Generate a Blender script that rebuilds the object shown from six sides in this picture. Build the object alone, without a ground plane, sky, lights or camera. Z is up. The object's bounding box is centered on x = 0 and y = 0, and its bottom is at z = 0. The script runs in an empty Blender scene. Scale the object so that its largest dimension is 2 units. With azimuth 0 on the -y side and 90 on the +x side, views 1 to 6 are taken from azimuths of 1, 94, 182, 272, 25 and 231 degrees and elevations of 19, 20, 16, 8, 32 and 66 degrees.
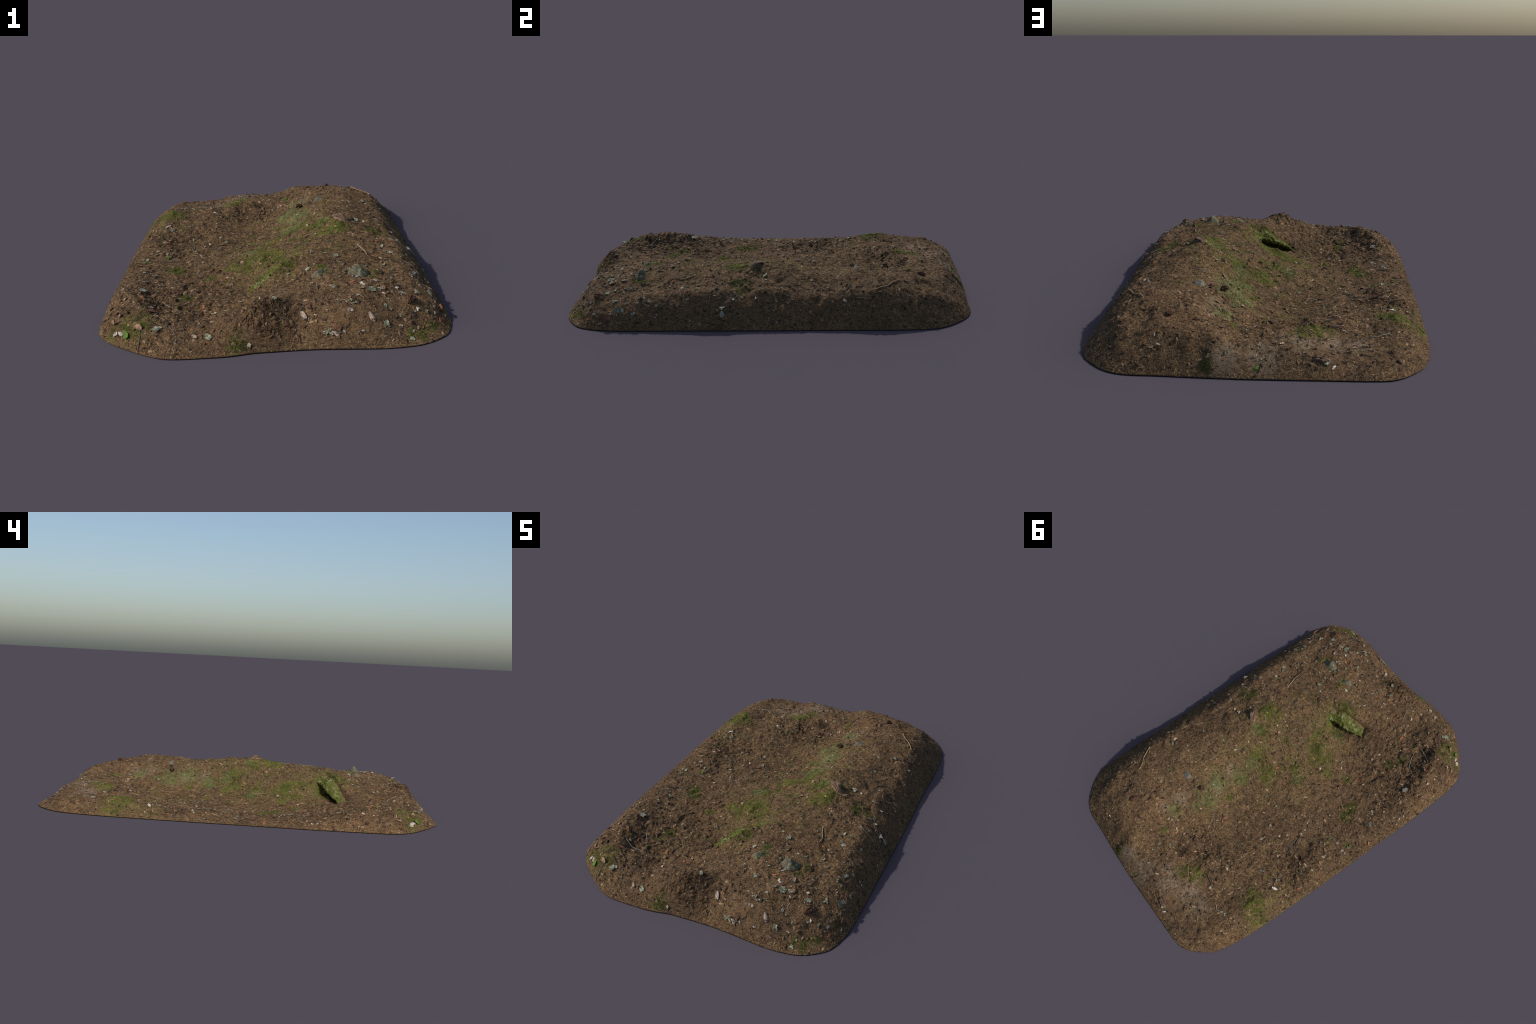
# A cut-out patch of pine-forest floor: a pillow-edged soil mound with a ridge, a hollow and a scarp,
# needle litter, moss, mossy rocks, a rotten stump, bark, lichen, leaves, twigs.
import bpy, bmesh, math, random
import numpy as np
from mathutils import Vector, Matrix

rng = np.random.default_rng(7)
random.seed(7)
PI = math.pi

# ------------------------------------------------------------------ numpy noise
def _hash(ix, iy, seed):
    h = (ix.astype(np.int64) * 374761393 + iy.astype(np.int64) * 668265263 + seed * 1274126177) & 0xFFFFFFFF
    h = ((h ^ (h >> 13)) * 1274126177) & 0xFFFFFFFF
    return ((h ^ (h >> 16)) & 0xFFFF) / 65535.0

def noise2(x, y, scale, seed=0):
    """smooth value noise, about -1..1"""
    x = np.asarray(x, float) * scale + 131.7
    y = np.asarray(y, float) * scale + 77.3
    ix, iy = np.floor(x), np.floor(y)
    fx, fy = x - ix, y - iy
    fx = fx * fx * fx * (fx * (fx * 6 - 15) + 10)
    fy = fy * fy * fy * (fy * (fy * 6 - 15) + 10)
    a, b = _hash(ix, iy, seed), _hash(ix + 1, iy, seed)
    c, d = _hash(ix, iy + 1, seed), _hash(ix + 1, iy + 1, seed)
    return 2 * ((a + (b - a) * fx) * (1 - fy) + (c + (d - c) * fx) * fy) - 1

def fbm(x, y, scale, octaves=4, seed=0, gain=0.5):
    t, a = 0, 1
    for k in range(octaves):
        t = t + a * noise2(x, y, scale * 2 ** k, seed + k)
        a *= gain
    return t

def smooth(e0, e1, v):
    t = np.clip((v - e0) / (e1 - e0), 0, 1)
    return t * t * (3 - 2 * t)

# ------------------------------------------------------------------ outline of the patch (lies on z = 0)
RIM = [(-.362, -.997), (-.207, -.998), (-.137, -.991), (-.073, -.977), (-.008, -.972), (.079, -.967), (.155, -.966),
       (.26, -.972), (.36, -.978), (.44, -.974), (.521, -.954), (.60, -.897), (.634, -.828), (.652, -.70), (.653, -.253),
       (.653, .05), (.649, .294), (.648, .626), (.629, .80), (.55, .912), (.46, .966), (.327, .977), (.13, .991),
       (-.02, .997), (-.237, .999), (-.399, .999), (-.475, .985), (-.55, .920), (-.595, .838), (-.622, .68),
       (-.632, .51), (-.643, .213), (-.648, -.09), (-.654, -.35), (-.654, -.50), (-.642, -.75), (-.59, -.845),
       (-.535, -.895), (-.45, -.956)]

def closed_curve(points, n):
    P = np.array(points)
    m, out = len(P), []
    t = np.linspace(0, 1, 24, endpoint=False)[:, None]
    for i in range(m):
        p0, p1, p2, p3 = P[i - 1], P[i], P[(i + 1) % m], P[(i + 2) % m]
        out.append(.5 * (2 * p1 + (p2 - p0) * t + (2 * p0 - 5 * p1 + 4 * p2 - p3) * t ** 2 + (3 * p1 - p0 - 3 * p2 + p3) * t ** 3))
    c = np.vstack(out + [P[:1]])
    d = np.r_[0, np.cumsum(np.hypot(*np.diff(c, axis=0).T))]
    s = np.linspace(0, d[-1], n, endpoint=False)
    return np.c_[np.interp(s, d, c[:, 0]), np.interp(s, d, c[:, 1])]

OUT = closed_curve(RIM, 900)
OUT_ANGLE = np.arctan2(OUT[:, 1], OUT[:, 0])
_order = np.argsort(OUT_ANGLE)
OUT_A, OUT_R = OUT_ANGLE[_order], np.hypot(OUT[_order, 0], OUT[_order, 1])

def rim_distance(x, y):
    """distance inside the outline; capped at 0.25, negative outside"""
    x, y = np.asarray(x, float).ravel(), np.asarray(y, float).ravel()
    d = np.full(len(x), .25)
    near = np.where((np.abs(x) > .37) | (np.abs(y) > .71))[0]
    for k in range(0, len(near), 4000):
        i = near[k:k + 4000]
        q = (x[i, None] - OUT[None, :, 0]) ** 2 + (y[i, None] - OUT[None, :, 1]) ** 2
        d[i] = np.sqrt(q.min(1))
    inside = np.hypot(x, y) <= np.interp(np.arctan2(y, x), OUT_A, OUT_R, period=2 * PI) + 1e-6
    return np.where(inside, np.minimum(d, .25), -d)

# ------------------------------------------------------------------ terrain: cross-sections from front to back
SECTION_X = np.array([-0.64, -0.52, -0.40, -0.28, -0.18, -0.10, -0.03, 0.04, 0.10, 0.16, 0.24, 0.34, 0.44, 0.54, 0.64])
SECTIONS = [
    (-0.98, [0.116, 0.106, 0.081, 0.079, 0.106, 0.128, 0.134, 0.118, 0.113, 0.134, 0.143, 0.105, 0.056, 0.037, 0.042]),
    (-0.90, [0.115, 0.112, 0.083, 0.075, 0.100, 0.128, 0.154, 0.125, 0.106, 0.129, 0.141, 0.120, 0.077, 0.063, 0.066]),
    (-0.82, [0.109, 0.100, 0.083, 0.073, 0.088, 0.108, 0.132, 0.131, 0.124, 0.128, 0.131, 0.131, 0.113, 0.094, 0.094]),
    (-0.74, [0.101, 0.085, 0.070, 0.064, 0.070, 0.080, 0.100, 0.122, 0.138, 0.141, 0.145, 0.148, 0.128, 0.104, 0.115]),
    (-0.64, [0.093, 0.078, 0.055, 0.053, 0.060, 0.075, 0.097, 0.121, 0.140, 0.150, 0.157, 0.149, 0.131, 0.116, 0.121]),
    (-0.54, [0.080, 0.065, 0.047, 0.037, 0.043, 0.062, 0.094, 0.124, 0.152, 0.168, 0.165, 0.150, 0.136, 0.127, 0.129]),
    (-0.45, [0.063, 0.047, 0.037, 0.028, 0.028, 0.043, 0.073, 0.117, 0.151, 0.174, 0.175, 0.161, 0.143, 0.133, 0.137]),
    (-0.36, [0.051, 0.035, 0.028, 0.023, 0.027, 0.042, 0.068, 0.107, 0.140, 0.161, 0.169, 0.162, 0.149, 0.143, 0.147]),
    (-0.27, [0.046, 0.035, 0.025, 0.024, 0.038, 0.064, 0.094, 0.117, 0.137, 0.153, 0.171, 0.171, 0.160, 0.149, 0.154]),
    (-0.16, [0.039, 0.029, 0.020, 0.024, 0.041, 0.065, 0.089, 0.116, 0.132, 0.143, 0.170, 0.183, 0.158, 0.134, 0.138]),
    (-0.04, [0.030, 0.016, 0.012, 0.015, 0.028, 0.047, 0.067, 0.097, 0.121, 0.149, 0.179, 0.186, 0.156, 0.130, 0.118]),
    (0.08, [0.033, 0.021, 0.011, 0.009, 0.016, 0.028, 0.043, 0.066, 0.096, 0.140, 0.193, 0.191, 0.158, 0.125, 0.110]),
    (0.20, [0.040, 0.029, 0.015, 0.011, 0.012, 0.015, 0.025, 0.047, 0.068, 0.107, 0.160, 0.174, 0.151, 0.124, 0.109]),
    (0.32, [0.047, 0.033, 0.021, 0.016, 0.010, 0.012, 0.024, 0.049, 0.078, 0.114, 0.153, 0.166, 0.153, 0.130, 0.114]),
    (0.44, [0.060, 0.045, 0.044, 0.038, 0.022, 0.019, 0.031, 0.055, 0.086, 0.120, 0.152, 0.175, 0.161, 0.141, 0.121]),
    (0.54, [0.074, 0.065, 0.060, 0.066, 0.049, 0.038, 0.039, 0.057, 0.081, 0.103, 0.141, 0.171, 0.167, 0.146, 0.121]),
    (0.64, [0.084, 0.069, 0.057, 0.067, 0.070, 0.063, 0.058, 0.061, 0.071, 0.092, 0.137, 0.161, 0.152, 0.129, 0.110]),
    (0.74, [0.089, 0.065, 0.049, 0.053, 0.077, 0.083, 0.080, 0.082, 0.093, 0.115, 0.139, 0.149, 0.127, 0.106, 0.096]),
    (0.84, [0.091, 0.063, 0.047, 0.046, 0.071, 0.083, 0.081, 0.087, 0.104, 0.123, 0.128, 0.123, 0.108, 0.099, 0.091]),
    (0.98, [0.097, 0.077, 0.065, 0.078, 0.094, 0.092, 0.089, 0.094, 0.114, 0.137, 0.137, 0.117, 0.110, 0.107, 0.096])]
SECTION_Y = np.array([s[0] for s in SECTIONS])
SECTION_Z = np.array([s[1] for s in SECTIONS])

def cubic_weights(knots, v):
    """index and four cubic (Catmull-Rom, uneven knots) weights per value"""
    v = np.clip(v, knots[0], knots[-1] - 1e-9)
    i = np.clip(np.searchsorted(knots, v, side="right") - 1, 0, len(knots) - 2)
    k = np.r_[2 * knots[0] - knots[1], knots, 2 * knots[-1] - knots[-2]]
    x0, x1, x2, x3 = k[i], k[i + 1], k[i + 2], k[i + 3]
    h = x2 - x1
    t = (v - x1) / h
    h00, h10 = 2 * t ** 3 - 3 * t ** 2 + 1, t ** 3 - 2 * t ** 2 + t
    h01, h11 = -2 * t ** 3 + 3 * t ** 2, t ** 3 - t ** 2
    m1, m2 = h / (x2 - x0), h / (x3 - x1)
    return i, np.stack([-h10 * m1, h00 - h11 * m2, h01 + h10 * m1, h11 * m2])

PAD_Z = np.pad(SECTION_Z, 1, mode="edge")

def loft(x, y):
    ix, wx = cubic_weights(SECTION_X, x)
    iy, wy = cubic_weights(SECTION_Y, y)
    z = 0
    for a in range(4):
        for b in range(4):
            z = z + wy[a] * wx[b] * PAD_Z[iy + a, ix + b]
    return z

# local land forms: (x, y, radius along x, radius along y, turn in degrees, height)
LUMPS = [(-.035, -.90, .04, .025, 0, .012), (.008, -.838, .018, .018, 0, .010), (-.055, -.87, .02, .015, 0, .006), (.085, -.905, .03, .045, 10, -.014),
         (-.54, -.60, .05, .06, 0, .014), (-.46, -.80, .06, .03, 15, .004), (.318, -.06, .06, .035, -50, .012),
         (.49, -.805, .022, .022, 0, .016), (.195, .945, .020, .03, 0, -.018), (.27, .95, .018, .03, 0, -.014), (.15, .955, .014, .02, 0, .008), (.10, .935, .035, .03, 0, .010),
         (-.03, .705, .028, .022, 20, -.022), (-.02, .75, .06, .03, 0, .010), (-.22, .93, .045, .022, 5, .012),
         (-.48, .865, .022, .018, 0, .016), (-.53, .57, .06, .05, 0, .010), (.30, .77, .03, .03, 0, -.006),
         (-.30, -.46, .03, .022, 0, .009), (-.036, -.262, .016, .013, 20, .016), (-.02, -.285, .014, .010, 20, -.008), (-.44, -.50, .05, .03, 30, -.006), (-.40, -.69, .05, .04, -20, -.007),
         (-.27, -.81, .045, .025, 10, -.008)]
# the undercut below the mossy rock's lip: from the upper to the lower end of the lip
LIP_A, LIP_B = np.array([.082, -.396, .136]), np.array([-.082, -.512, .060])
LIP_LENGTH = float(np.hypot(*(LIP_B - LIP_A)[:2]))
LIP_U = (LIP_B - LIP_A)[:2] / LIP_LENGTH
LIP_N = np.array([-LIP_U[1], LIP_U[0]])          # towards the rock
if LIP_N[1] > 0: LIP_N = -LIP_N

def roughness(x, y):
    """how lumpy the litter lies: deep in the front-left debris, fine elsewhere"""
    debris = np.exp(-(((x + .42) / .20) ** 2 + ((y + .62) / .26) ** 2)) + .8 * np.exp(-(((x + .12) / .2) ** 2 + ((y - .6) / .08) ** 2))
    debris = debris + .7 * np.exp(-(((x + .5) / .12) ** 2 + ((y - .25) / .2) ** 2)) + .6 * np.exp(-(((x + .03) / .12) ** 2 + ((y + .88) / .08) ** 2))
    return np.clip(debris, 0, 1)

def surface(x, y, d=None, fine=True):
    """height of the mound; d is the distance to the outline"""
    x, y = np.asarray(x, float), np.asarray(y, float)
    if d is None:
        d = rim_distance(x, y).reshape(x.shape)
    z = loft(x, y)
    for cx, cy, rx, ry, turn, h in LUMPS:
        a = math.radians(turn)
        u = (x - cx) * math.cos(a) + (y - cy) * math.sin(a)
        v = -(x - cx) * math.sin(a) + (y - cy) * math.cos(a)
        z = z + h * np.exp(-.5 * ((u / rx) ** 2 + (v / ry) ** 2))
    along = ((x - LIP_A[0]) * LIP_U[0] + (y - LIP_A[1]) * LIP_U[1]) / LIP_LENGTH
    across = (x - LIP_A[0]) * LIP_N[0] + (y - LIP_A[1]) * LIP_N[1]
    z = z + .036 * np.exp(-.5 * (((along - .45) / .28) ** 2 + ((across - .068) / .030) ** 2))       # litter heaped on the rock
    floor = .062 - .040 * np.clip(along, 0, 1)
    gully = smooth(.0, .25, along) * smooth(1.45, .95, along) * smooth(-.075 - .02 * along, -.03, across) * smooth(.066, .046, across)
    z = z - .0055 - np.maximum(z - floor, 0) * gully
    if fine:
        r = roughness(x, y)
        amp = (.55 + 1.0 * r)
        z = z + amp * (.0070 * fbm(x, y, 14, 3, 5) + .0048 * fbm(x + .03 * noise2(x, y, 20, 31), y, 36, 3, 11) - .0045 * smooth(.45, .8, noise2(x, y, 26, 91)) + .004 * smooth(.5, .85, noise2(x, y, 33, 95)))
        z = z + .0055 * smooth(.28, .45, x) * fbm(x, y, 13, 3, 71) + .0008 * np.abs(noise2(x, y, 150, 21)) + .0003 * noise2(x, y, 330, 23)
        ribs = np.exp(-(((x + .02) / .075) ** 2 + ((y + .90) / .05) ** 2))
        z = z + ribs * (.006 * noise2(x + .3 * y, y * .15, 75, 81) + .003 * noise2(x, y * .4, 140, 83))
    e = np.sin(PI / 2 * np.clip(d / (.15 + .02 * smooth(.2, .55, x) * smooth(.5, .85, y)), 0, 1))
    return np.maximum(z, .004) * e

def normals(x, y, h=.006):
    zx = (surface(x + h, y) - surface(x - h, y)) / (2 * h)
    zy = (surface(x, y + h) - surface(x, y - h)) / (2 * h)
    n = np.stack([-zx, -zy, np.ones_like(zx)], -1)
    return n / np.linalg.norm(n, axis=-1, keepdims=True)

# ------------------------------------------------------------------ material helpers
class Nodes:
    def __init__(self, name, rough=.9):
        self.m = bpy.data.materials.new(name)
        self.m.use_nodes = True
        self.t = self.m.node_tree
        self.b = self.t.nodes["Principled BSDF"]
        self.b.inputs["Roughness"].default_value = rough
        self.b.inputs["Specular IOR Level"].default_value = .15

    def new(self, kind, **props):
        n = self.t.nodes.new("ShaderNode" + kind)
        for k, v in props.items():
            setattr(n, k, v)
        return n

    def put(self, sock, v):
        if isinstance(v, bpy.types.NodeSocket):
            self.t.links.new(v, sock)
        else:
            sock.default_value = v

    def coords(self):
        return self.new("TexCoord").outputs["Object"]

    def noise(self, vec, scale, detail=4, rough=.55, distort=0.):
        n = self.new("TexNoise")
        self.put(n.inputs["Vector"], vec)
        n.inputs["Scale"].default_value, n.inputs["Detail"].default_value = scale, detail
        n.inputs["Roughness"].default_value, n.inputs["Distortion"].default_value = rough, distort
        return n.outputs["Fac"]

    def ramp(self, fac, stops, mode="LINEAR"):
        n = self.new("ValToRGB")
        n.color_ramp.interpolation = mode
        el = n.color_ramp.elements
        while len(el) < len(stops):
            el.new(.5)
        for e, (p, c) in zip(el, stops):
            e.position = p
            e.color = (*c, 1) if len(c) == 3 else c
        self.put(n.inputs["Fac"], fac)
        return n.outputs["Color"]

    def range(self, v, a, b, c=0., d=1.):
        n = self.new("MapRange", interpolation_type="SMOOTHSTEP")
        self.put(n.inputs["Value"], v)
        for k, q in zip(("From Min", "From Max", "To Min", "To Max"), (a, b, c, d)):
            n.inputs[k].default_value = q
        return n.outputs["Result"]

    def math(self, op, a, b=0.):
        n = self.new("Math", operation=op)
        self.put(n.inputs[0], a)
        self.put(n.inputs[1], b)
        return n.outputs[0]

    def mix(self, fac, a, b, mode="MIX"):
        n = self.new("Mix", data_type="RGBA", blend_type=mode)
        self.put(n.inputs[0], fac)
        self.put(n.inputs[6], (*a, 1) if isinstance(a, tuple) else a)
        self.put(n.inputs[7], (*b, 1) if isinstance(b, tuple) else b)
        return n.outputs[2]

    def blobs(self, vec, spots):
        """1 inside any of the (x, y, radius) spots, fading out; plan view"""
        total = None
        for x, y, r in spots:
            s = self.new("VectorMath", operation="SUBTRACT")
            self.put(s.inputs[0], vec)
            s.inputs[1].default_value = (x, y, 0)
            m = self.new("VectorMath", operation="MULTIPLY")
            self.put(m.inputs[0], s.outputs[0])
            m.inputs[1].default_value = (1, 1, 0)
            l = self.new("VectorMath", operation="LENGTH")
            self.put(l.inputs[0], m.outputs[0])
            v = self.range(l.outputs["Value"], r * .2, r * 1.7, 1, 0)
            total = v if total is None else self.math("MAXIMUM", total, v)
        return total

    def finish(self, color, bump=None, strength=.3, distance=.003):
        self.put(self.b.inputs["Base Color"], color)
        if bump is not None:
            n = self.new("Bump")
            n.inputs["Strength"].default_value, n.inputs["Distance"].default_value = strength, distance
            self.put(n.inputs["Height"], bump)
            self.put(self.b.inputs["Normal"], n.outputs[0])
        return self.m

# moss patches in plan: (x, y, radius); lush, and pale ones on the scarp
MOSS = [(.284, -.142, .047), (.22, -.047, .035), (.140, .045, .045), (.034, .063, .038), (-.039, -.070, .026),
        (-.058, -.246, .058), (.028, -.289, .028), (.044, -.522, .035), (-.332, -.527, .022), (-.355, -.597, .020),
        (-.49, -.838, .045), (-.585, -.843, .028), (-.402, -.19, .030), (-.422, -.142, .028), (-.166, -.212, .024),
        (-.261, -.283, .024), (.046, .317, .017), (.093, .718, .018), (-.146, .760, .030), (-.211, .720, .038),
        (-.523, .572, .050), (-.475, .54, .032), (-.579, .585, .045), (.462, -.12, .036), (.327, .490, .014),
        (.280, .368, .012), (.192, -.573, .015), (-.126, -.967, .026), (.494, -.922, .026), (.55, -.88, .018),
        (.40, -.60, .016), (.368, -.638, .022), (.30, -.60, .012), (-.036, -.262, .022), (.17, .97, .018), (.04, -.44, .05)]
PALE_MOSS = [(.120, .107, .03), (.144, .318, .05), (.113, .417, .05), (.097, .496, .026), (.155, .601, .032),
             (-.097, -.058, .028), (.10, .20, .035), (.25, -.03, .03), (.205, -.61, .018), (-.01, -.40, .03)]
STRAW = [(-.601, .013, .03), (-.62, .40, .05), (-.60, .62, .06), (-.55, .48, .04), (-.294, -.063, .025), (-.342, .843, .023)]
BARE = [(-.162, .857, .055), (-.257, .79, .06), (-.351, .80, .055), (-.111, .82, .04), (.104, .945, .05),
        (.176, .535, .035), (.185, .631, .03), (.15, .222, .035), (.127, .34, .035), (-.02, .93, .06)]
DEBRIS = [(-.389, -.699, .15), (-.467, -.451, .12), (-.2, -.50, .09), (-.064, .27, .07), (-.109, .59, .09), (-.25, .214, .08),
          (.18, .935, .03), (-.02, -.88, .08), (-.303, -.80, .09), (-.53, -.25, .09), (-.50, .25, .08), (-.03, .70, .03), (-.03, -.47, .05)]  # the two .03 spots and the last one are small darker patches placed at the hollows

def moss_amount(x, y, spots, seed):
    t = np.zeros_like(x)
    for cx, cy, r in spots:
        t = np.maximum(t, smooth(1.95, .3, np.hypot(x - cx, y - cy) / r))
    return t * smooth(-.35, .25, fbm(x, y, 45, 4, seed, .65))

def soil_material():
    n = Nodes("forest_soil", .95)
    p = n.coords()
    w = n.new("VectorMath", operation="MULTIPLY_ADD")
    wob = n.new("TexNoise")
    n.put(wob.inputs["Vector"], p)
    wob.inputs["Scale"].default_value, wob.inputs["Detail"].default_value = 22, 3
    sub = n.new("VectorMath", operation="SUBTRACT")
    n.put(sub.inputs[0], wob.outputs["Color"])
    sub.inputs[1].default_value = (.5, .5, .5)
    n.put(w.inputs[0], sub.outputs[0])
    w.inputs[1].default_value = (.05, .05, .05)
    n.put(w.inputs[2], p)
    q = w.outputs[0]
    grain = n.noise(p, 260, 5, .7)
    medium = n.noise(p, 60, 4, .6, .4)
    large = n.noise(p, 7, 3, .5)
    c = n.ramp(grain, [(.30, (.026, .017, .011)), (.45, (.084, .051, .027)), (.56, (.165, .098, .050)), (.70, (.34, .225, .125))])
    c = n.mix(n.math("MULTIPLY", n.range(medium, .35, .68), .45), c, (.162, .091, .044), "MIX")
    c = n.mix(1., c, n.ramp(n.noise(p, 700, 3, .7), [(.35, (.6, .6, .6)), (.65, (1.35, 1.35, 1.3))]), "MULTIPLY")
    c = n.mix(n.range(large, .42, .62), c, n.mix(.45, c, (.08, .052, .033)))
    olive = n.math("MULTIPLY", n.blobs(q, [(.10, -.10, .20), (.02, -.32, .14), (.12, .25, .18), (-.52, .50, .12), (-.1, -.1, .14)]), n.range(n.noise(p, 16, 5, .65), .42, .62))
    c = n.mix(n.math("MULTIPLY", olive, .55), c, (.13, .115, .04))
    dark = n.math("MULTIPLY", n.blobs(q, DEBRIS), n.range(n.noise(p, 40, 4), .38, .58))
    c = n.mix(n.math("MULTIPLY", dark, .7), c, (.036, .024, .015))
    bare = n.math("MULTIPLY", n.blobs(q, BARE), n.range(n.noise(p, 70, 4), .30, .55))
    c = n.mix(n.math("MULTIPLY", bare, .85), c, n.ramp(n.noise(p, 200, 4, .7), [(.3, (.07, .052, .037)), (.55, (.19, .145, .10)), (.75, (.28, .22, .16))]))
    straw = n.math("MULTIPLY", n.blobs(q, STRAW), n.range(n.noise(p, 90, 4), .35, .6))
    c = n.mix(n.math("MULTIPLY", straw, .7), c, (.16, .125, .045))
    green = n.math("MULTIPLY", n.blobs(q, MOSS), n.range(n.noise(p, 55, 4), .36, .58))
    c = n.mix(green, c, n.ramp(n.noise(p, 300, 3, .7), [(.3, (.04, .042, .012)), (.55, (.105, .105, .025)), (.75, (.18, .175, .055))]))
    pale = n.math("MULTIPLY", n.blobs(q, PALE_MOSS), n.range(n.noise(p, 70, 4), .36, .58))
    c = n.mix(n.math("MULTIPLY", pale, .9), c, n.ramp(n.noise(p, 240, 3, .7), [(.3, (.05, .055, .02)), (.55, (.12, .135, .045)), (.75, (.21, .23, .11))]))
    return n.finish(c, n.noise(p, 420, 4, .7), .25, .002)

def island_material(name, stops, rough=.85, speck=None, translucent=0.):
    """each separate piece in the mesh takes its own shade from the ramp"""
    n = Nodes(name, rough)
    p = n.coords()
    isl = n.new("NewGeometry").outputs["Random Per Island"]
    c = n.ramp(isl, stops)
    c = n.mix(.65, c, n.ramp(n.noise(p, 13, 5, .6), [(.36, (.50, .50, .52)), (.62, (1.2, 1.18, 1.14))]), "MULTIPLY")
    c = n.mix(.45, c, n.ramp(n.noise(p, speck or 300, 3), [(.3, (.35, .35, .35)), (.7, (1.25, 1.25, 1.25))]), "MULTIPLY")
    return n.finish(c)

def object_material(name, stops, speck, contrast=(.55, 1.35), rough=.85, patch=None):
    """each object takes its own shade (Object Info > Random) with fine mottling"""
    n = Nodes(name, rough)
    p = n.coords()
    rnd = n.new("ObjectInfo").outputs["Random"]
    add = n.new("VectorMath", operation="ADD")
    n.put(add.inputs[0], p)
    com = n.new("CombineXYZ")
    n.put(com.inputs[0], n.math("MULTIPLY", rnd, 37.))
    n.put(add.inputs[1], com.outputs[0])
    c = n.ramp(rnd, stops)
    g = n.noise(add.outputs[0], speck, 4, .65)
    c = n.mix(1., c, n.ramp(g, [(.32, (contrast[0],) * 3), (.68, (contrast[1],) * 3)]), "MULTIPLY")
    if patch:
        c = n.mix(n.range(n.noise(add.outputs[0], patch[1], 4, .6), .50, .60), c, patch[0])
    return n.finish(c, g, .5, .0015)

# ------------------------------------------------------------------ object helpers
root = bpy.data.objects.new("forest_floor_patch", None)
root["label"] = "rounded rectangular mound of mossy pine forest floor litter"
root["category"] = "forest ground"
bpy.context.scene.collection.objects.link(root)

def link(name, mesh, parent=root, matrix=None, stuff=False):
    o = bpy.data.objects.new(name, mesh)
    bpy.context.scene.collection.objects.link(o)
    o.parent = parent
    if matrix is not None:
        o.matrix_local = matrix
    if stuff:
        o["kind"] = "stuff"
    return o

def mesh_from_arrays(name, verts, faces, material, smooth_shade=True):
    """verts (n, 3), faces (m, 3 or 4) index array"""
    me = bpy.data.meshes.new(name)
    k = faces.shape[1]
    me.vertices.add(len(verts))
    me.vertices.foreach_set("co", verts.astype(np.float32).ravel())
    me.loops.add(faces.size)
    me.loops.foreach_set("vertex_index", faces.astype(np.int32).ravel())
    me.polygons.add(len(faces))
    me.polygons.foreach_set("loop_start", np.arange(0, faces.size, k, dtype=np.int32))
    me.polygons.foreach_set("use_smooth", np.full(len(faces), smooth_shade))
    me.update(calc_edges=True)
    me.validate()
    me.materials.append(material)
    return me

def frame_at(x, y, yaw, lift=0., scale=1., tilt=0., roll=0.):
    """matrix that lays a piece on the mound at (x, y), along the slope"""
    z = float(surface(np.array([x]), np.array([y]))[0])
    n = Vector(normals(np.array([x]), np.array([y]), .01)[0])
    e1 = Vector((math.cos(yaw), math.sin(yaw), 0))
    e1 = (e1 - n * e1.dot(n)).normalized()
    e2 = n.cross(e1)
    m = Matrix((e1, e2, n)).transposed().to_4x4()
    m = m @ Matrix.Rotation(tilt, 4, "Y") @ Matrix.Rotation(roll, 4, "X")
    m = Matrix.Translation(Vector((x, y, z)) + n * lift) @ m @ Matrix.Diagonal((scale, scale, scale, 1))
    return m

# ------------------------------------------------------------------ the soil mound
NX, NY = 500, 770
def build_mound():
    s, t = np.meshgrid(np.linspace(-1, 1, NX + 1), np.linspace(-1, 1, NY + 1), indexing="xy")
    rho = np.maximum(np.abs(s), np.abs(t))
    bx, by = s / np.maximum(rho, 1e-9), t / np.maximum(rho, 1e-9)
    ang = np.arctan2(by * 1.0, bx * .655)
    # keep the corners of the grid spread round the rounded corners of the outline
    r = np.interp(ang, OUT_A, OUT_R, period=2 * PI)
    ox, oy = r * np.cos(ang), r * np.sin(ang)
    w = smooth(0., 1., rho)
    x = (1 - w) * s * .60 + w * ox * rho
    y = (1 - w) * t * .94 + w * oy * rho
    d = rim_distance(x, y).reshape(x.shape)
    d[rho > 1 - 1e-9] = 0
    z = surface(x, y, np.maximum(d, 0))
    verts = np.stack([x, y, z], -1).reshape(-1, 3)
    i = np.arange((NX + 1) * (NY + 1)).reshape(NY + 1, NX + 1)
    quads = np.stack([i[:-1, :-1], i[:-1, 1:], i[1:, 1:], i[1:, :-1]], -1).reshape(-1, 4)
    me = mesh_from_arrays("soil_mound", verts, quads, soil_material())
    # close the flat underside
    edge = np.concatenate([i[0, :], i[1:, -1], i[-1, -2::-1], i[-2:0:-1, 0]])
    bm = bmesh.new()
    bm.from_mesh(me)
    bm.verts.ensure_lookup_table()
    f = bm.faces.new([bm.verts[int(k)] for k in edge[::-1]])
    f.smooth = False
    bmesh.ops.triangulate(bm, faces=[f])
    bm.to_mesh(me)
    bm.free()
    return link("soil_mound", me)

build_mound()

# ------------------------------------------------------------------ scattered stuff
def random_points(n, density, margin=.012):
    """n points inside the outline, thinned by density(x, y) in 0..1"""
    got = []
    have = 0
    while have < n:
        x, y = rng.uniform(-.67, .66, n), rng.uniform(-1, 1, n)
        keep = rng.random(n) < density(x, y)
        x, y = x[keep], y[keep]
        k = rim_distance(x, y) > margin
        got.append(np.stack([x[k], y[k]]))
        have += k.sum()
    p = np.concatenate(got, 1)[:, :n]
    return p[0], p[1]

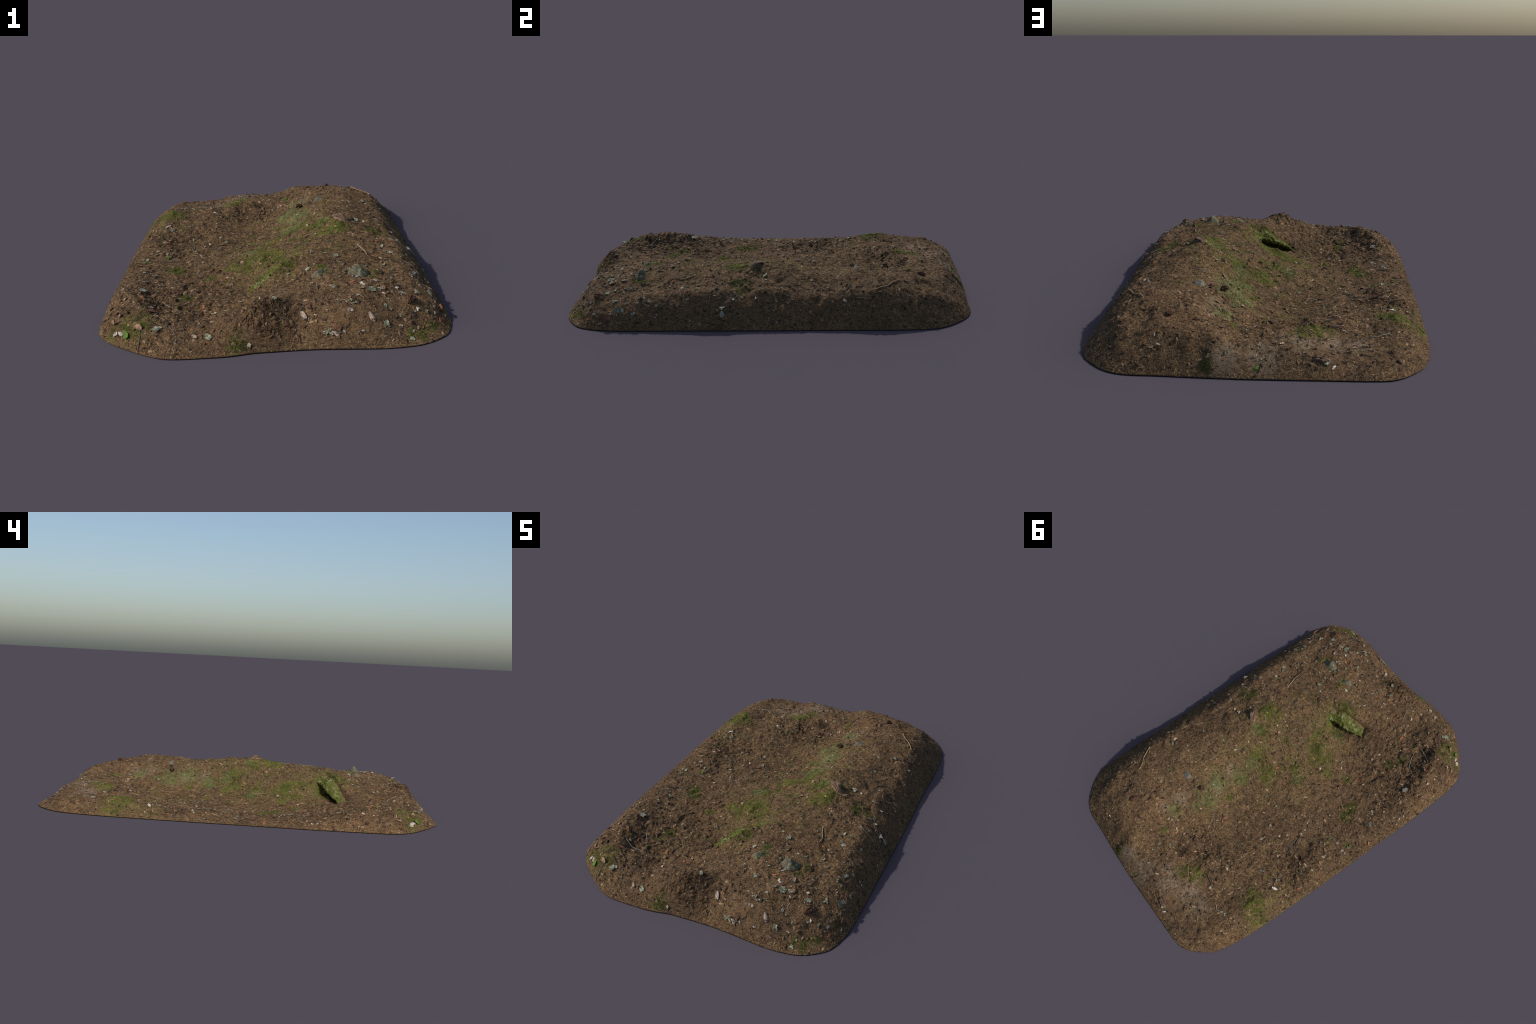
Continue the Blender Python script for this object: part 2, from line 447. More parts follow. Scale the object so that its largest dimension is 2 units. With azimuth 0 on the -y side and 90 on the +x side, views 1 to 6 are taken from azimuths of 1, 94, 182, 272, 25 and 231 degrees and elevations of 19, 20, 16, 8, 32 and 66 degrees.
def frames(x, y, yaw):
    n = normals(x, y, .008)
    e = np.stack([np.cos(yaw), np.sin(yaw), np.zeros_like(yaw)], -1)
    e = e - n * (e * n).sum(-1, keepdims=True)
    e /= np.linalg.norm(e, axis=-1, keepdims=True)
    return e, np.cross(n, e), n

def needle_mesh(name, x, y, length, width, lift, tilt, bend, material, yaw=None):
    """three-sided, bent, tapering needles"""
    m = len(x)
    yaw = rng.uniform(0, 2 * PI, m) if yaw is None else yaw
    e, f, n = frames(x, y, yaw)
    z = surface(x, y)
    base = np.stack([x, y, z], -1) + n * lift[:, None]
    verts = np.zeros((m, 3, 3, 3))
    for k, s in enumerate((-.5, 0., .5)):
        c = base + e * (s * length)[:, None] + n * (s * length * tilt)[:, None] + f * (bend * length * (.25 - s * s))[:, None]
        wd = width * (1. if k == 1 else .55)
        for j in range(3):
            a = 2 * PI * j / 3 + PI / 2
            verts[:, k, j] = c + f * (wd * .5 * math.cos(a))[:, None] + n * (wd * .15 * math.sin(a))[:, None]
    verts[..., 2] = np.maximum(verts[..., 2], .001)
    fa = []
    for k in range(2):
        for j in range(3):
            a, b = k * 3 + j, k * 3 + (j + 1) % 3
            fa.append((a, b, b + 3, a + 3))
    fa = np.array(fa)
    faces = (np.arange(m)[:, None, None] * 9 + fa[None]).reshape(-1, 4)
    return mesh_from_arrays(name, verts.reshape(-1, 3), faces, material)

def litter_density(x, y):
    m = np.maximum(moss_amount(x, y, MOSS, 41), .7 * moss_amount(x, y, PALE_MOSS, 43))
    b = np.zeros_like(x)
    for cx, cy, r in BARE:
        b = np.maximum(b, smooth(1.4, .4, np.hypot(x - cx, y - cy) / r))
    rim = .55 + .45 * smooth(.05, .0, rim_distance(x, y))
    return np.clip(1 - .85 * m - .65 * b, .05, 1) * (.75 + .25 * noise2(x, y, 30, 51)) * rim

N = 84000
x, y = random_points(N, litter_density, .0015)
L = np.minimum(rng.uniform(.007, .019, N) + .018 * rng.random(N) ** 5, 2 * rim_distance(x, y) + .003)
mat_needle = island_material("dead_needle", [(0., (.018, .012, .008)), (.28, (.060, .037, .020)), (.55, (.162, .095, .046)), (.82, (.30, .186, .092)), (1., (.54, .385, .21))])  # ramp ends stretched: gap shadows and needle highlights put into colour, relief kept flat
link("needle_litter", needle_mesh("needle_litter", x, y, L, rng.uniform(.0010, .0019, N), rng.uniform(.0002, .0007, N),
     rng.normal(0, .02, N), rng.normal(0, .35, N), mat_needle), stuff=True)

def crumb_mesh(name, x, y, size, flat, material):
    """small irregular crumbs of bark, humus and leaf: low wedge-like solids"""
    m = len(x)
    e, f, n = frames(x, y, rng.uniform(0, 2 * PI, m))
    base = np.stack([x, y, surface(x, y)], -1)
    verts = np.zeros((m, 7, 3))
    a0 = rng.uniform(0, 2 * PI, m)
    for j in range(6):
        a = a0 + 2 * PI * j / 6
        r = size * rng.uniform(.5, 1.2, m)
        verts[:, j] = base + e * (r * np.cos(a))[:, None] + f * (r * np.sin(a) * .65)[:, None] + n * (size * rng.uniform(-.15, .14, m))[:, None]
    verts[:, 6] = base + n * (size * flat)[:, None] + e * (size * rng.normal(0, .3, m))[:, None]
    verts[..., 2] = np.maximum(verts[..., 2], .001)
    fa = np.array([(j, (j + 1) % 6, 6) for j in range(6)])
    faces = (np.arange(m)[:, None, None] * 7 + fa[None]).reshape(-1, 3)
    return mesh_from_arrays(name, verts.reshape(-1, 3), faces, material, False)

def crumb_density(x, y):
    return np.clip((.25 + .75 * roughness(x, y)) * litter_density(x, y) + .1, 0, 1)

N = 8500
x, y = random_points(N, crumb_density, .006)
mat_crumb = island_material("litter_crumb", [(0., (.028, .019, .013)), (.35, (.058, .037, .023)), (.65, (.135, .079, .042)), (.92, (.25, .150, .080)), (1., (.38, .27, .17))], .9)
link("bark_crumbs", crumb_mesh("bark_crumbs", x, y, .003 + .009 * rng.random(N) ** 2, rng.uniform(.12, .32, N), mat_crumb), stuff=True)

# bigger clods that break the outline
N = 900
x, y = random_points(N, lambda x, y: np.clip(.3 + .7 * roughness(x, y), 0, 1), .03)
mat_clod = island_material("soil_clod", [(0., (.05, .035, .023)), (.5, (.13, .083, .048)), (1., (.21, .138, .080))], .95, 200)
link("soil_clods", crumb_mesh("soil_clods", x, y, .006 + .009 * rng.random(N) ** 2, rng.uniform(.5, .9, N), mat_clod), stuff=True)

def moss_mesh(name, x, y, height, width, material):
    """upright little shoots: slender leaning three-sided cones"""
    m = len(x)
    e, f, n = frames(x, y, rng.uniform(0, 2 * PI, m))
    base = np.stack([x, y, surface(x, y) - .001], -1)
    verts = np.zeros((m, 4, 3))
    for j in range(3):
        a = 2 * PI * j / 3
        verts[:, j] = base + e * (width * math.cos(a))[:, None] + f * (width * math.sin(a))[:, None]
    lean = rng.normal(0, .45, (m, 2))
    verts[:, 3] = base + n * height[:, None] + e * (height * lean[:, 0])[:, None] + f * (height * lean[:, 1])[:, None]
    verts[..., 2] = np.maximum(verts[..., 2], .0)
    fa = np.array([(0, 1, 3), (1, 2, 3), (2, 0, 3)])
    faces = (np.arange(m)[:, None, None] * 4 + fa[None]).reshape(-1, 3)
    return mesh_from_arrays(name, verts.reshape(-1, 3), faces, material)

mat_moss = island_material("green_moss", [(0., (.040, .050, .008)), (.4, (.086, .106, .016)), (.75, (.14, .158, .030)), (1., (.23, .225, .07))], .9, 60)
mat_pale = island_material("pale_moss", [(0., (.06, .066, .02)), (.5, (.13, .15, .048)), (1., (.25, .27, .13))], .9, 60)
N = 30000
x, y = random_points(N, lambda x, y: moss_amount(x, y, MOSS, 41), .008)
link("moss", moss_mesh("moss", x, y, rng.uniform(.002, .006, N), rng.uniform(.0010, .0020, N), mat_moss), stuff=True)
def haze(x, y):
    """thin scattered shoots over the middle, the scarp and the ridge"""
    t = np.exp(-(((x - .05) / .22) ** 2 + ((y + .05) / .5) ** 2)) + .5 * np.exp(-(((x + .55) / .12) ** 2 + ((y - .5) / .25) ** 2)) + .5 * np.exp(-(((x + .5) / .12) ** 2 + ((y + .86) / .08) ** 2))
    return np.clip(t, 0, 1) * smooth(.0, .9, fbm(x, y, 18, 4, 61, .7))
N = 20000
x, y = random_points(N, haze, .008)
link("moss", moss_mesh("moss", x, y, rng.uniform(.002, .005, N), rng.uniform(.0010, .0018, N), mat_moss), stuff=True)
N = 5000
x, y = random_points(N, lambda x, y: moss_amount(x, y, PALE_MOSS, 43), .008)
link("moss", moss_mesh("moss", x, y, rng.uniform(.003, .007, N), rng.uniform(.0010, .0020, N), mat_pale), stuff=True)

# ------------------------------------------------------------------ stones and wood
def displaced(bm, amount, scale, seed):
    bm.normal_update()
    from mathutils import noise as mn
    off = Vector((seed * 7.1, seed * 3.3, seed * 1.7))
    for v in bm.verts:
        v.co += v.normal * amount * (mn.fractal(v.co * scale + off, 1., 2., 5))

def bm_mesh(bm, name, material, smooth_shade=True):
    me = bpy.data.meshes.new(name)
    for f in bm.faces:
        f.smooth = smooth_shade
    bm.to_mesh(me)
    bm.free()
    me.materials.append(material)
    return me

def stone_mesh(name, corners, material, rough=.003, seed=1, cuts=4):
    """faceted stone: hull of a few corners, edges softened, surface weathered"""
    bm = bmesh.new()
    for c in corners:
        bm.verts.new(c)
    bmesh.ops.convex_hull(bm, input=bm.verts)
    bmesh.ops.bevel(bm, geom=list(bm.edges), offset=.0015, segments=1, affect="EDGES")
    bmesh.ops.triangulate(bm, faces=bm.faces)
    bmesh.ops.subdivide_edges(bm, edges=[e for e in bm.edges if e.calc_length() > .004], cuts=cuts, use_grid_fill=True)
    displaced(bm, rough, 45, seed)
    return bm_mesh(bm, name, material)

def stone_material(name, base, green, pale, moss_share):
    n = Nodes(name, .9)
    p = n.coords()
    g = n.noise(p, 120, 5, .65)
    c = n.ramp(g, [(.3, tuple(.5 * v for v in base)), (.55, base), (.72, tuple(1.6 * v for v in base))])
    c = n.mix(n.range(n.noise(p, 55, 4, .6), .56, .64), c, pale)
    c = n.mix(n.range(n.noise(p, 38, 4, .6), .62 - .3 * moss_share, .70 - .3 * moss_share), c, n.mix(g, tuple(.45 * v for v in green), tuple(1.5 * v for v in green)))
    return n.finish(c, g, .6, .003)

mat_stone = stone_material("weathered_stone", (.125, .112, .076), (.085, .088, .025), (.25, .245, .17), .25)
mat_grey = stone_material("grey_stone", (.14, .13, .10), (.09, .09, .04), (.24, .235, .18), .1)

def place_at(name, me, x, y, z, parent=root, yaw=0.):
    return link(name, me, parent, Matrix.Translation((x, y, z)) @ Matrix.Rotation(yaw, 4, "Z"))

place_at("stone", stone_mesh("stone", [(0, 0, .034), (-.014, -.010, .030), (.012, -.016, .022), (-.045, -.025, -.01), (.012, -.042, -.01), (.042, -.02, -.01),
         (.046, .018, -.01), (.005, .034, -.01), (-.034, .02, -.01), (-.022, -.004, .024)], mat_stone, .003, 1), .326, -.624, .149)
place_at("stone", stone_mesh("stone", [(0, 0, .022), (.022, .018, .020), (-.03, -.014, -.01), (.02, -.03, -.01), (.045, .01, -.01), (.015, .034, -.01), (-.025, .014, -.005)],
         mat_stone, .003, 2), .172, -.634, .145)
place_at("stone", stone_mesh("stone", [(0, 0, .016), (-.016, -.006, .013), (.02, .008, .010), (-.032, -.012, -.01), (.02, -.022, -.01), (.036, .012, -.01), (-.012, .024, -.01)],
         mat_grey, .002, 3), .258, .438, .152)
place_at("stone", stone_mesh("stone", [(0, 0, .014), (-.016, 0, -.006), (.012, -.014, -.006), (.018, .01, -.006), (-.006, .014, -.006)], mat_grey, .002, 4), .470, .394, .146)
place_at("stone", stone_mesh("stone", [(0, 0, .014), (-.014, 0, -.006), (.010, -.012, -.006), (.014, .01, -.006), (-.006, .012, -.006)], mat_grey, .002, 5), -.161, -.386, .026)

# the mossy rock that overhangs the cleft
def mossy_rock():
    n = Nodes("mossy_rock", .95)
    p = n.coords()
    g = n.noise(p, 150, 5, .65)
    c = n.ramp(g, [(.32, (.024, .026, .007)), (.5, (.080, .086, .020)), (.68, (.15, .15, .044))])
    pale = n.range(n.noise(p, 34, 4, .6), .50, .60)
    c = n.mix(n.math("MULTIPLY", pale, .85), c, n.ramp(g, [(.35, (.11, .125, .05)), (.65, (.26, .28, .15))]))
    dot = n.new("VectorMath", operation="DOT_PRODUCT")
    n.put(dot.inputs[0], p)
    dot.inputs[1].default_value = (LIP_N[0], LIP_N[1], 0)
    back = n.math("SUBTRACT", dot.outputs["Value"], float(LIP_A[:2] @ LIP_N))
    litter = n.math("MULTIPLY", n.range(back, .022, .060), n.range(n.noise(p, 60, 5, .7), .38, .52))
    c = n.mix(litter, c, n.ramp(n.noise(p, 330, 4, .7), [(.3, (.05, .03, .019)), (.5, (.15, .088, .05)), (.7, (.30, .20, .12))]))
    mat = n.finish(c, g, .7, .004)
    # cross-section across the lip: (distance towards the rock, height over the lip), from the back of the top round the lip to deep inside
    section = [(.125, -.03), (.105, .002), (.085, .030), (.066, .043), (.046, .038), (.024, .022), (.006, .008), (-.006, -.002), (-.005, -.012), (.008, -.017), (.03, -.018), (.055, -.028), (.08, -.055), (.10, -.07)]
    S, K, J = np.array(section), 72, 78
    t = np.linspace(0, len(S) - 1, J)
    px, pz = np.interp(t, range(len(S)), S[:, 0]), np.interp(t, range(len(S)), S[:, 1])
    for _ in range(4):
        px[1:-1], pz[1:-1] = .25 * px[:-2] + .5 * px[1:-1] + .25 * px[2:], .25 * pz[:-2] + .5 * pz[1:-1] + .25 * pz[2:]
    bm = bmesh.new()
    rows = []
    for k in range(K + 1):
        f = k / K
        q = -.10 + 1.2 * f
        swell = math.sin(PI * min(max(f, 0), 1)) ** .45                 # ends sink into the soil
        wave = .008 * math.sin(5.1 * q + .6) + .007 * float(noise2(q, 0., 7., 301)) + .005 * float(noise2(q, 0., 17., 303))
        crown = 1 + .45 * float(noise2(q, 0., 6., 307)) + .2 * float(noise2(q, 0., 15., 309))      # uneven height of the face
        base = LIP_A + (LIP_B - LIP_A) * q
        rows.append([bm.verts.new((base[0] + LIP_N[0] * (a * (.55 + .45 * swell) + wave), base[1] + LIP_N[1] * (a * (.55 + .45 * swell) + wave),
                                   base[2] + b * (.3 + .7 * swell) * ((.88 - .55 * q) * crown if b > 0 else 1) - .03 * (1 - swell))) for a, b in zip(px, pz)])
    for k in range(K):
        for j in range(J - 1):
            bm.faces.new((rows[k][j], rows[k][j + 1], rows[k + 1][j + 1], rows[k + 1][j]))
    bm.normal_update()
    if sum(f.normal.z for f in bm.faces if f.calc_center_median().z > .13) < 0:
        bmesh.ops.reverse_faces(bm, faces=bm.faces)
    displaced(bm, .0070, 38, 3)
    displaced(bm, .0040, 95, 8)
    for v in bm.verts:
        v.co.z = max(v.co.z, .004)
    bm.normal_update()
    # moss shoots on the face and the crown
    spots = [v for v in bm.verts if v.normal.z > -.1 and noise2(v.co.x, v.co.y, 45., 311) + .6 * noise2(v.co.x, v.co.z, 90., 313) > -.1]
    co = np.array([v.co for v in spots])
    no = np.array([v.normal for v in spots])
    n_ = len(co)
    tips = np.zeros((n_, 4, 3))
    side = np.cross(no, rng.normal(0, 1, (n_, 3)))
    side /= np.linalg.norm(side, axis=1, keepdims=True)
    other = np.cross(no, side)
    for j in range(3):
        a = 2 * PI * j / 3
        tips[:, j] = co + .0018 * (side * math.cos(a) + other * math.sin(a))
    tips[:, 3] = co + (no + rng.normal(0, .4, (n_, 3))) * rng.uniform(.002, .006, (n_, 1))
    rock = link("mossy_rock", bm_mesh(bm, "mossy_rock", mat))
    fa = np.array([(0, 1, 3), (1, 2, 3), (2, 0, 3)])
    link("moss", mesh_from_arrays("moss", tips.reshape(-1, 3), (np.arange(n_)[:, None, None] * 4 + fa[None]).reshape(-1, 3), mat_moss), rock, stuff=True)
    return rock

mossy_rock()

# rotten stump stub with moss
def wood_material(name, a, b, c3, along=(1, 1, 1)):
    n = Nodes(name, .9)
    p = n.coords()
    mp = n.new("Mapping")
    n.put(mp.inputs["Vector"], p)
    mp.inputs["Scale"].default_value = along
    g = n.noise(mp.outputs[0], 90, 5, .65, .3)
    c = n.ramp(g, [(.32, a), (.52, b), (.7, c3)])
    return n.finish(c, g, .8, .004)

mat_wood = wood_material("rotten_wood", (.04, .028, .02), (.15, .095, .06), (.30, .22, .155), (.12, 1, 1))

def log_stub(name, length, radius, arch, material, seed):
    """a bent, fluted piece of wood lying in the ground, along local x"""
    bm = bmesh.new()
    K, J = 28, 40
    rings = []
    r_ = random.Random(seed)
    flute = [(r_.randint(3, 9), r_.uniform(0, 6.28), r_.uniform(.06, .14)) for _ in range(5)]
    for k in range(K + 1):
        t = k / K
        cx, cz = (t - .5) * length, arch * math.sin(PI * t)
        env = (math.sin(PI * min(max(t, .04), .96))) ** .35
        ring = []
        for j in range(J):
            a = 2 * PI * j / J
            rr = radius * env * (1 + sum(w * math.cos(m * a + ph + 1.2 * t) for m, ph, w in flute))
            ring.append(bm.verts.new((cx, rr * math.cos(a), cz + rr * .75 * math.sin(a))))
        rings.append(ring)
    for k in range(K):
        for j in range(J):
            bm.faces.new((rings[k][j], rings[k][(j + 1) % J], rings[k + 1][(j + 1) % J], rings[k + 1][j]))
    bm.faces.new(rings[0][::-1])
    bm.faces.new(rings[-1])
    displaced(bm, .0045, 70, seed)
    return bm_mesh(bm, name, material)

place_at("tree_stump", log_stub("tree_stump", .105, .019, .022, mat_wood, 4), .312, -.052, .178, yaw=math.radians(-50))
mat_bark_nub = wood_material("bark", (.022, .013, .009), (.085, .042, .026), (.17, .10, .065), (1, 1, .3))
place_at("wood_chunk", log_stub("wood_chunk", .045, .010, .005, mat_bark_nub, 6), .318, .747, .141, yaw=math.radians(70))
place_at("wood_chunk", log_stub("wood_chunk", .08, .010, .012, mat_wood, 7), -.21, .938, .040, yaw=math.radians(170))
place_at("wood_chunk", log_stub("wood_chunk", .04, .009, .008, mat_bark_nub, 9), -.48, .862, .042, yaw=math.radians(120))
place_at("wood_chunk", log_stub("wood_chunk", .045, .011, .012, mat_bark_nub, 10), .492, -.812, .100, yaw=math.radians(60))
place_at("wood_chunk", log_stub("wood_chunk", .035, .012, .008, mat_bark_nub, 11), .156, .42, .122, yaw=math.radians(20))
place_at("wood_chunk", log_stub("wood_chunk", .10, .005, .005, mat_bark_nub, 12), -.455, -.765, .082, yaw=math.radians(-12))

# ------------------------------------------------------------------ flakes: lichen, bark, dry leaves, green leaves
def flake_mesh(name, material, seed, lobes=0., thick=.08, curl=.2, stretch=1.6, rings=3, sides=20, frill=0.):
    """irregular flat piece of unit length with thickness, curled, with a ragged edge"""
    r_ = random.Random(seed)
    ph = [(m, r_.uniform(0, 6.28), r_.uniform(.4, 1.)) for m in (2, 3, 5, 7)]
    bm = bmesh.new()
    layers = []
    for side in (1, -1):
        grid = [[bm.verts.new((0, 0, side * thick * .5))]]
        for k in range(1, rings + 1):
            t = k / rings
            ring = []
            for j in range(sides):
                a = 2 * PI * j / sides
                edge = 1 + .12 * ph[0][2] * math.cos(2 * a + ph[0][1]) + .16 * ph[1][2] * math.cos(3 * a + ph[1][1])
                edge += lobes * (.5 * math.cos(5 * a + ph[2][1]) + .5 * math.cos(7 * a + ph[3][1])) * t
                rr = .5 * t * edge
                px, py = rr * math.cos(a), rr * math.sin(a) / stretch
                pz = curl * (px * px + (py * stretch) ** 2 * .6) * (1 if seed % 2 else -1) + frill * t * math.cos(6 * a + ph[1][1]) * .12
                th = thick * .5 * (1 - .75 * t ** 3)
                ring.append(bm.verts.new((px, py, pz + side * th + r_.uniform(-.02, .02) * frill)))
            grid.append(ring)
        for j in range(sides):
            q = (grid[0][0], grid[1][j], grid[1][(j + 1) % sides])
            bm.faces.new(q if side == 1 else q[::-1])
            for k in range(1, rings):
                q = (grid[k][j], grid[k + 1][j], grid[k + 1][(j + 1) % sides], grid[k][(j + 1) % sides])
                bm.faces.new(q if side == 1 else q[::-1])
        layers.append(grid[-1])
    for j in range(sides):
        bm.faces.new((layers[0][j], layers[1][j], layers[1][(j + 1) % sides], layers[0][(j + 1) % sides]))
    return bm_mesh(bm, name, material)

def shard_mesh(name, material, seed, sides=9, thick=.12, stretch=1.6, jag=.35, curl=.5):
    """angular broken piece of unit length: jagged outline, thickness, bent"""
    r_ = random.Random(seed)
    bm = bmesh.new()
    ang = sorted(2 * PI * (j + r_.uniform(-.35, .35)) / sides for j in range(sides))
    rad = [.5 * r_.uniform(1 - jag, 1 + jag * .6) for _ in range(sides)]
    skew = r_.uniform(-.4, .4)
    def at(f, j, side):
        px, py = f * rad[j] * math.cos(ang[j]), f * rad[j] * math.sin(ang[j]) / stretch
        px += skew * py
        return (px, py, curl * (py * stretch) ** 2 * (1 if seed % 2 else -1) * .8 + side * thick * .5 * (1 - .6 * f) + .03 * math.sin(9 * px + seed))
    rows = {}
    for side in (1, -1):
        c = bm.verts.new((0, 0, side * thick * .5))
        mid = [bm.verts.new(at(.55, j, side)) for j in range(sides)]
        out = [bm.verts.new(at(1., j, side)) for j in range(sides)]
        rows[side] = out
        for j in range(sides):
            k = (j + 1) % sides
            for q in ((c, mid[j], mid[k]), (mid[j], out[j], out[k], mid[k])):
                bm.faces.new(q if side == 1 else q[::-1])
    for j in range(sides):
        k = (j + 1) % sides
        bm.faces.new((rows[1][j], rows[-1][j], rows[-1][k], rows[1][k]))
    return bm_mesh(bm, name, material, False)

def lichen_mesh(name, material, seed, lobes):
    """a crust of small crumpled lobes strung together at random"""
    r_ = random.Random(seed)
    bm = bmesh.new()
    px, py, yaw = 0., 0., r_.uniform(0, 6.28)
    spots = []
    for k in range(lobes):
        spots.append((px, py, r_.uniform(.09, .20)))
        yaw += r_.gauss(0, 1.0)
        step = r_.uniform(.10, .20)
        px, py = px + step * math.cos(yaw), py + step * math.sin(yaw)
        if r_.random() < .35:
            px, py, _ = r_.choice(spots)
            yaw = r_.uniform(0, 6.28)
    cx, cy = sum(a[0] for a in spots) / lobes, sum(a[1] for a in spots) / lobes
    far = max(math.hypot(a - cx, b - cy) + c for a, b, c in spots)
    for a, b, c in spots:
        a, b, c = (a - cx) / far * .5, (b - cy) / far * .5, c / far * .5
        n = 11
        z0 = r_.uniform(0, .05)
        top = bm.verts.new((a, b, z0 + .02))
        ring, low = [], []
        for j in range(n):
            an, rr = 2 * PI * j / n, c * r_.uniform(.55, 1.35)
            h = z0 + r_.uniform(.01, .09)
            ring.append(bm.verts.new((a + rr * math.cos(an), b + rr * math.sin(an), h)))
            low.append(bm.verts.new((a + .8 * rr * math.cos(an), b + .8 * rr * math.sin(an), h - .07)))
        for j in range(n):
            k = (j + 1) % n
            bm.faces.new((top, ring[j], ring[k]))
            bm.faces.new((ring[j], low[j], low[k], ring[k]))
        bm.faces.new(low[::-1])
    return bm_mesh(bm, name, material, False)

mat_lichen = object_material("lichen", [(0., (.22, .235, .165)), (.4, (.33, .34, .24)), (.75, (.44, .43, .32)), (1., (.56, .52, .45))], 5, (.35, 1.45), .95, ((.07, .055, .035), 7))
mat_redbark = object_material("bark_flake", [(0., (.035, .021, .014)), (.4, (.10, .054, .033)), (.85, (.20, .098, .056)), (1., (.36, .125, .06))], 5, (.4, 1.5))
mat_dry = object_material("dry_leaf", [(0., (.08, .052, .034)), (.45, (.19, .115, .070)), (.85, (.31, .195, .12)), (1., (.46, .35, .26))], 4, (.45, 1.45))
mat_palebark = object_material("pale_bark", [(0., (.38, .29, .22)), (1., (.56, .49, .43))], 5, (.4, 1.4), .9, ((.12, .065, .04), 5))
mat_leaf = object_material("green_leaf", [(0., (.045, .10, .014)), (.6, (.075, .145, .020)), (1., (.14, .20, .03))], 4, (.7, 1.2), .6)
mat_white = object_material("white_bark", [(0., (.52, .50, .45)), (1., (.62, .59, .54))], 5, (.7, 1.15))

LICHENS = [lichen_mesh("lichen", mat_lichen, 20 + k, 4 + 2 * k) for k in range(6)]
REDS = [shard_mesh("bark_flake", mat_redbark, 40 + k, 7 + k % 3, .16, 1.5 + .35 * (k % 4)) for k in range(8)]
DRYS = [shard_mesh("dry_leaf", mat_dry, 60 + k, 9 + k % 3, .06, 1.2 + .35 * (k % 4), .25, .9) for k in range(8)]
PALES = [shard_mesh("pale_bark", mat_palebark, 80 + k, 11, .2, 2.4, .3) for k in range(4)]
GREENS = [flake_mesh("green_leaf", mat_leaf, 100 + k, .0, .04, .7, 1.9, 3, 16) for k in range(3)]
WHITES = [shard_mesh("white_bark", mat_white, 121, 11, .14, 2.6, .25)]

counter = {}
def lay(kind, meshes, x, y, size, yaw=None, lift=None, tilt=None):
    k = counter[kind] = counter.get(kind, 0) + 1
    yaw = random.uniform(0, 2 * PI) if yaw is None else yaw
    tilt = random.gauss(0, .22) if tilt is None else tilt
    lift = size * .06 + .0015 if lift is None else lift
    while float(rim_distance(np.array([x]), np.array([y]))[0]) < size * .55 + .004:
        x, y = x * .99, y * .99                 # keep it on the mound
    me = meshes[k % len(meshes)]
    m = frame_at(x, y, yaw, lift, size, tilt, random.gauss(0, .2))
    low = min((m @ v.co).z for v in me.vertices)
    if low < .001:
        m = Matrix.Translation((0, 0, .001 - low)) @ m      # nothing reaches below the base
    link(kind, me, root, m)

# pieces that stand out, where they lie
for x, y, s in [(-.408, -.888, .05), (-.515, -.49, .045), (.19, -.932, .048), (-.223, -.937, .032), (-.336, -.943, .018), (-.083, -.962, .024),
                (-.542, -.213, .035), (-.141, .13, .022), (-.40, .42, .028), (.256, -.483, .03), (.363, -.403, .03), (.468, -.769, .04), (.393, -.766, .03),
                (.36, -.775, .045), (.529, -.719, .038), (.582, -.696, .035), (.272, -.849, .036), (.388, -.912, .035), (.475, -.94, .025), (.396, -.854, .022),
                (.59, -.20, .036), (.61, -.20, .032), (.53, -.14, .03), (.55, -.15, .024), (.39, -.009, .035), (.395, .341, .022), (.368, .354, .02),
                (-.27, .555, .02), (-.437, .805, .016), (-.192, .568, .018), (.01, -.832, .03), (.142, -.587, .028), (.281, -.544, .028), (.484, -.40, .024),
                (.47, -.39, .02), (-.57, -.86, .035), (.55, -.55, .03), (.60, -.62, .03), (.44, -.52, .02), (-.24, .945, .03), (.10, .93, .03)]:
    lay("lichen", LICHENS, x, y, s * .85)
for x, y, s in [(.112, -.871, .042), (.344, -.90, .05), (.38, -.704, .03), (.22, -.958, .035), (-.27, -.93, .03), (-.54, -.85, .04), (.33, -.74, .028)]:
    lay("pale_bark", PALES, x, y, s, yaw=math.radians(-70) + random.gauss(0, .3))
lay("white_bark", WHITES, -.515, .428, .034, yaw=math.radians(25))
lay("white_bark", WHITES, -.262, .958, .022, yaw=math.radians(60))
for x, y, s in [(.182, -.422, .024), (.464, -.291, .03), (.501, -.228, .022), (-.053, .61, .04), (.316, .747, .03), (-.207, -.375, .026), (.614, -.745, .045), (.22, -.925, .04),
                (.40, -.755, .032), (.42, -.665, .022), (-.23, .20, .03), (-.03, .40, .03), (.21, .43, .035)]:
    lay("bark_flake", REDS, x, y, s)
for x, y, s in [(.165, -.124, .024), (.104, -.269, .018), (-.338, -.336, .018), (-.10, .154, .020), (-.101, .156, .02), (.189, .684, .024), (.262, .704, .022), (.309, .576, .02),
                (-.289, .662, .018), (.277, -.208, .014), (.069, -.703, .02), (.225, .339, .022), (-.475, -.859, .035), (-.438, .224, .026), (-.56, -.79, .04), (-.61, -.72, .03)]:
    lay("dry_leaf", DRYS, x, y, s)
for x, y, s in [(-.527, -.885, .036), (-.354, -.695, .016), (-.505, -.403, .014), (-.474, .023, .02), (-.468, .035, .014), (-.546, -.029, .018), (-.57, -.05, .018), (-.295, .263, .016),
                (-.355, .276, .016), (-.221, .541, .012), (-.006, .985, .034), (-.44, .43, .016), (-.42, .37, .013), (-.27, -.63, .012), (-.24, .36, .012), (-.16, -.50, .010), (.45, -.31, .014), (.62, .19, .016)]:
    lay("green_leaf", GREENS, x, y, s)

# the rest of the litter, by how much of it lies where
def scatter(kind, meshes, n, density, lo, hi, margin=.02):
    xs, ys = random_points(n, density, margin)
    sz = lo + (hi - lo) * rng.random(n) ** 2
    for a, b, s in zip(xs, ys, sz):
        lay(kind, meshes, float(a), float(b), float(s))

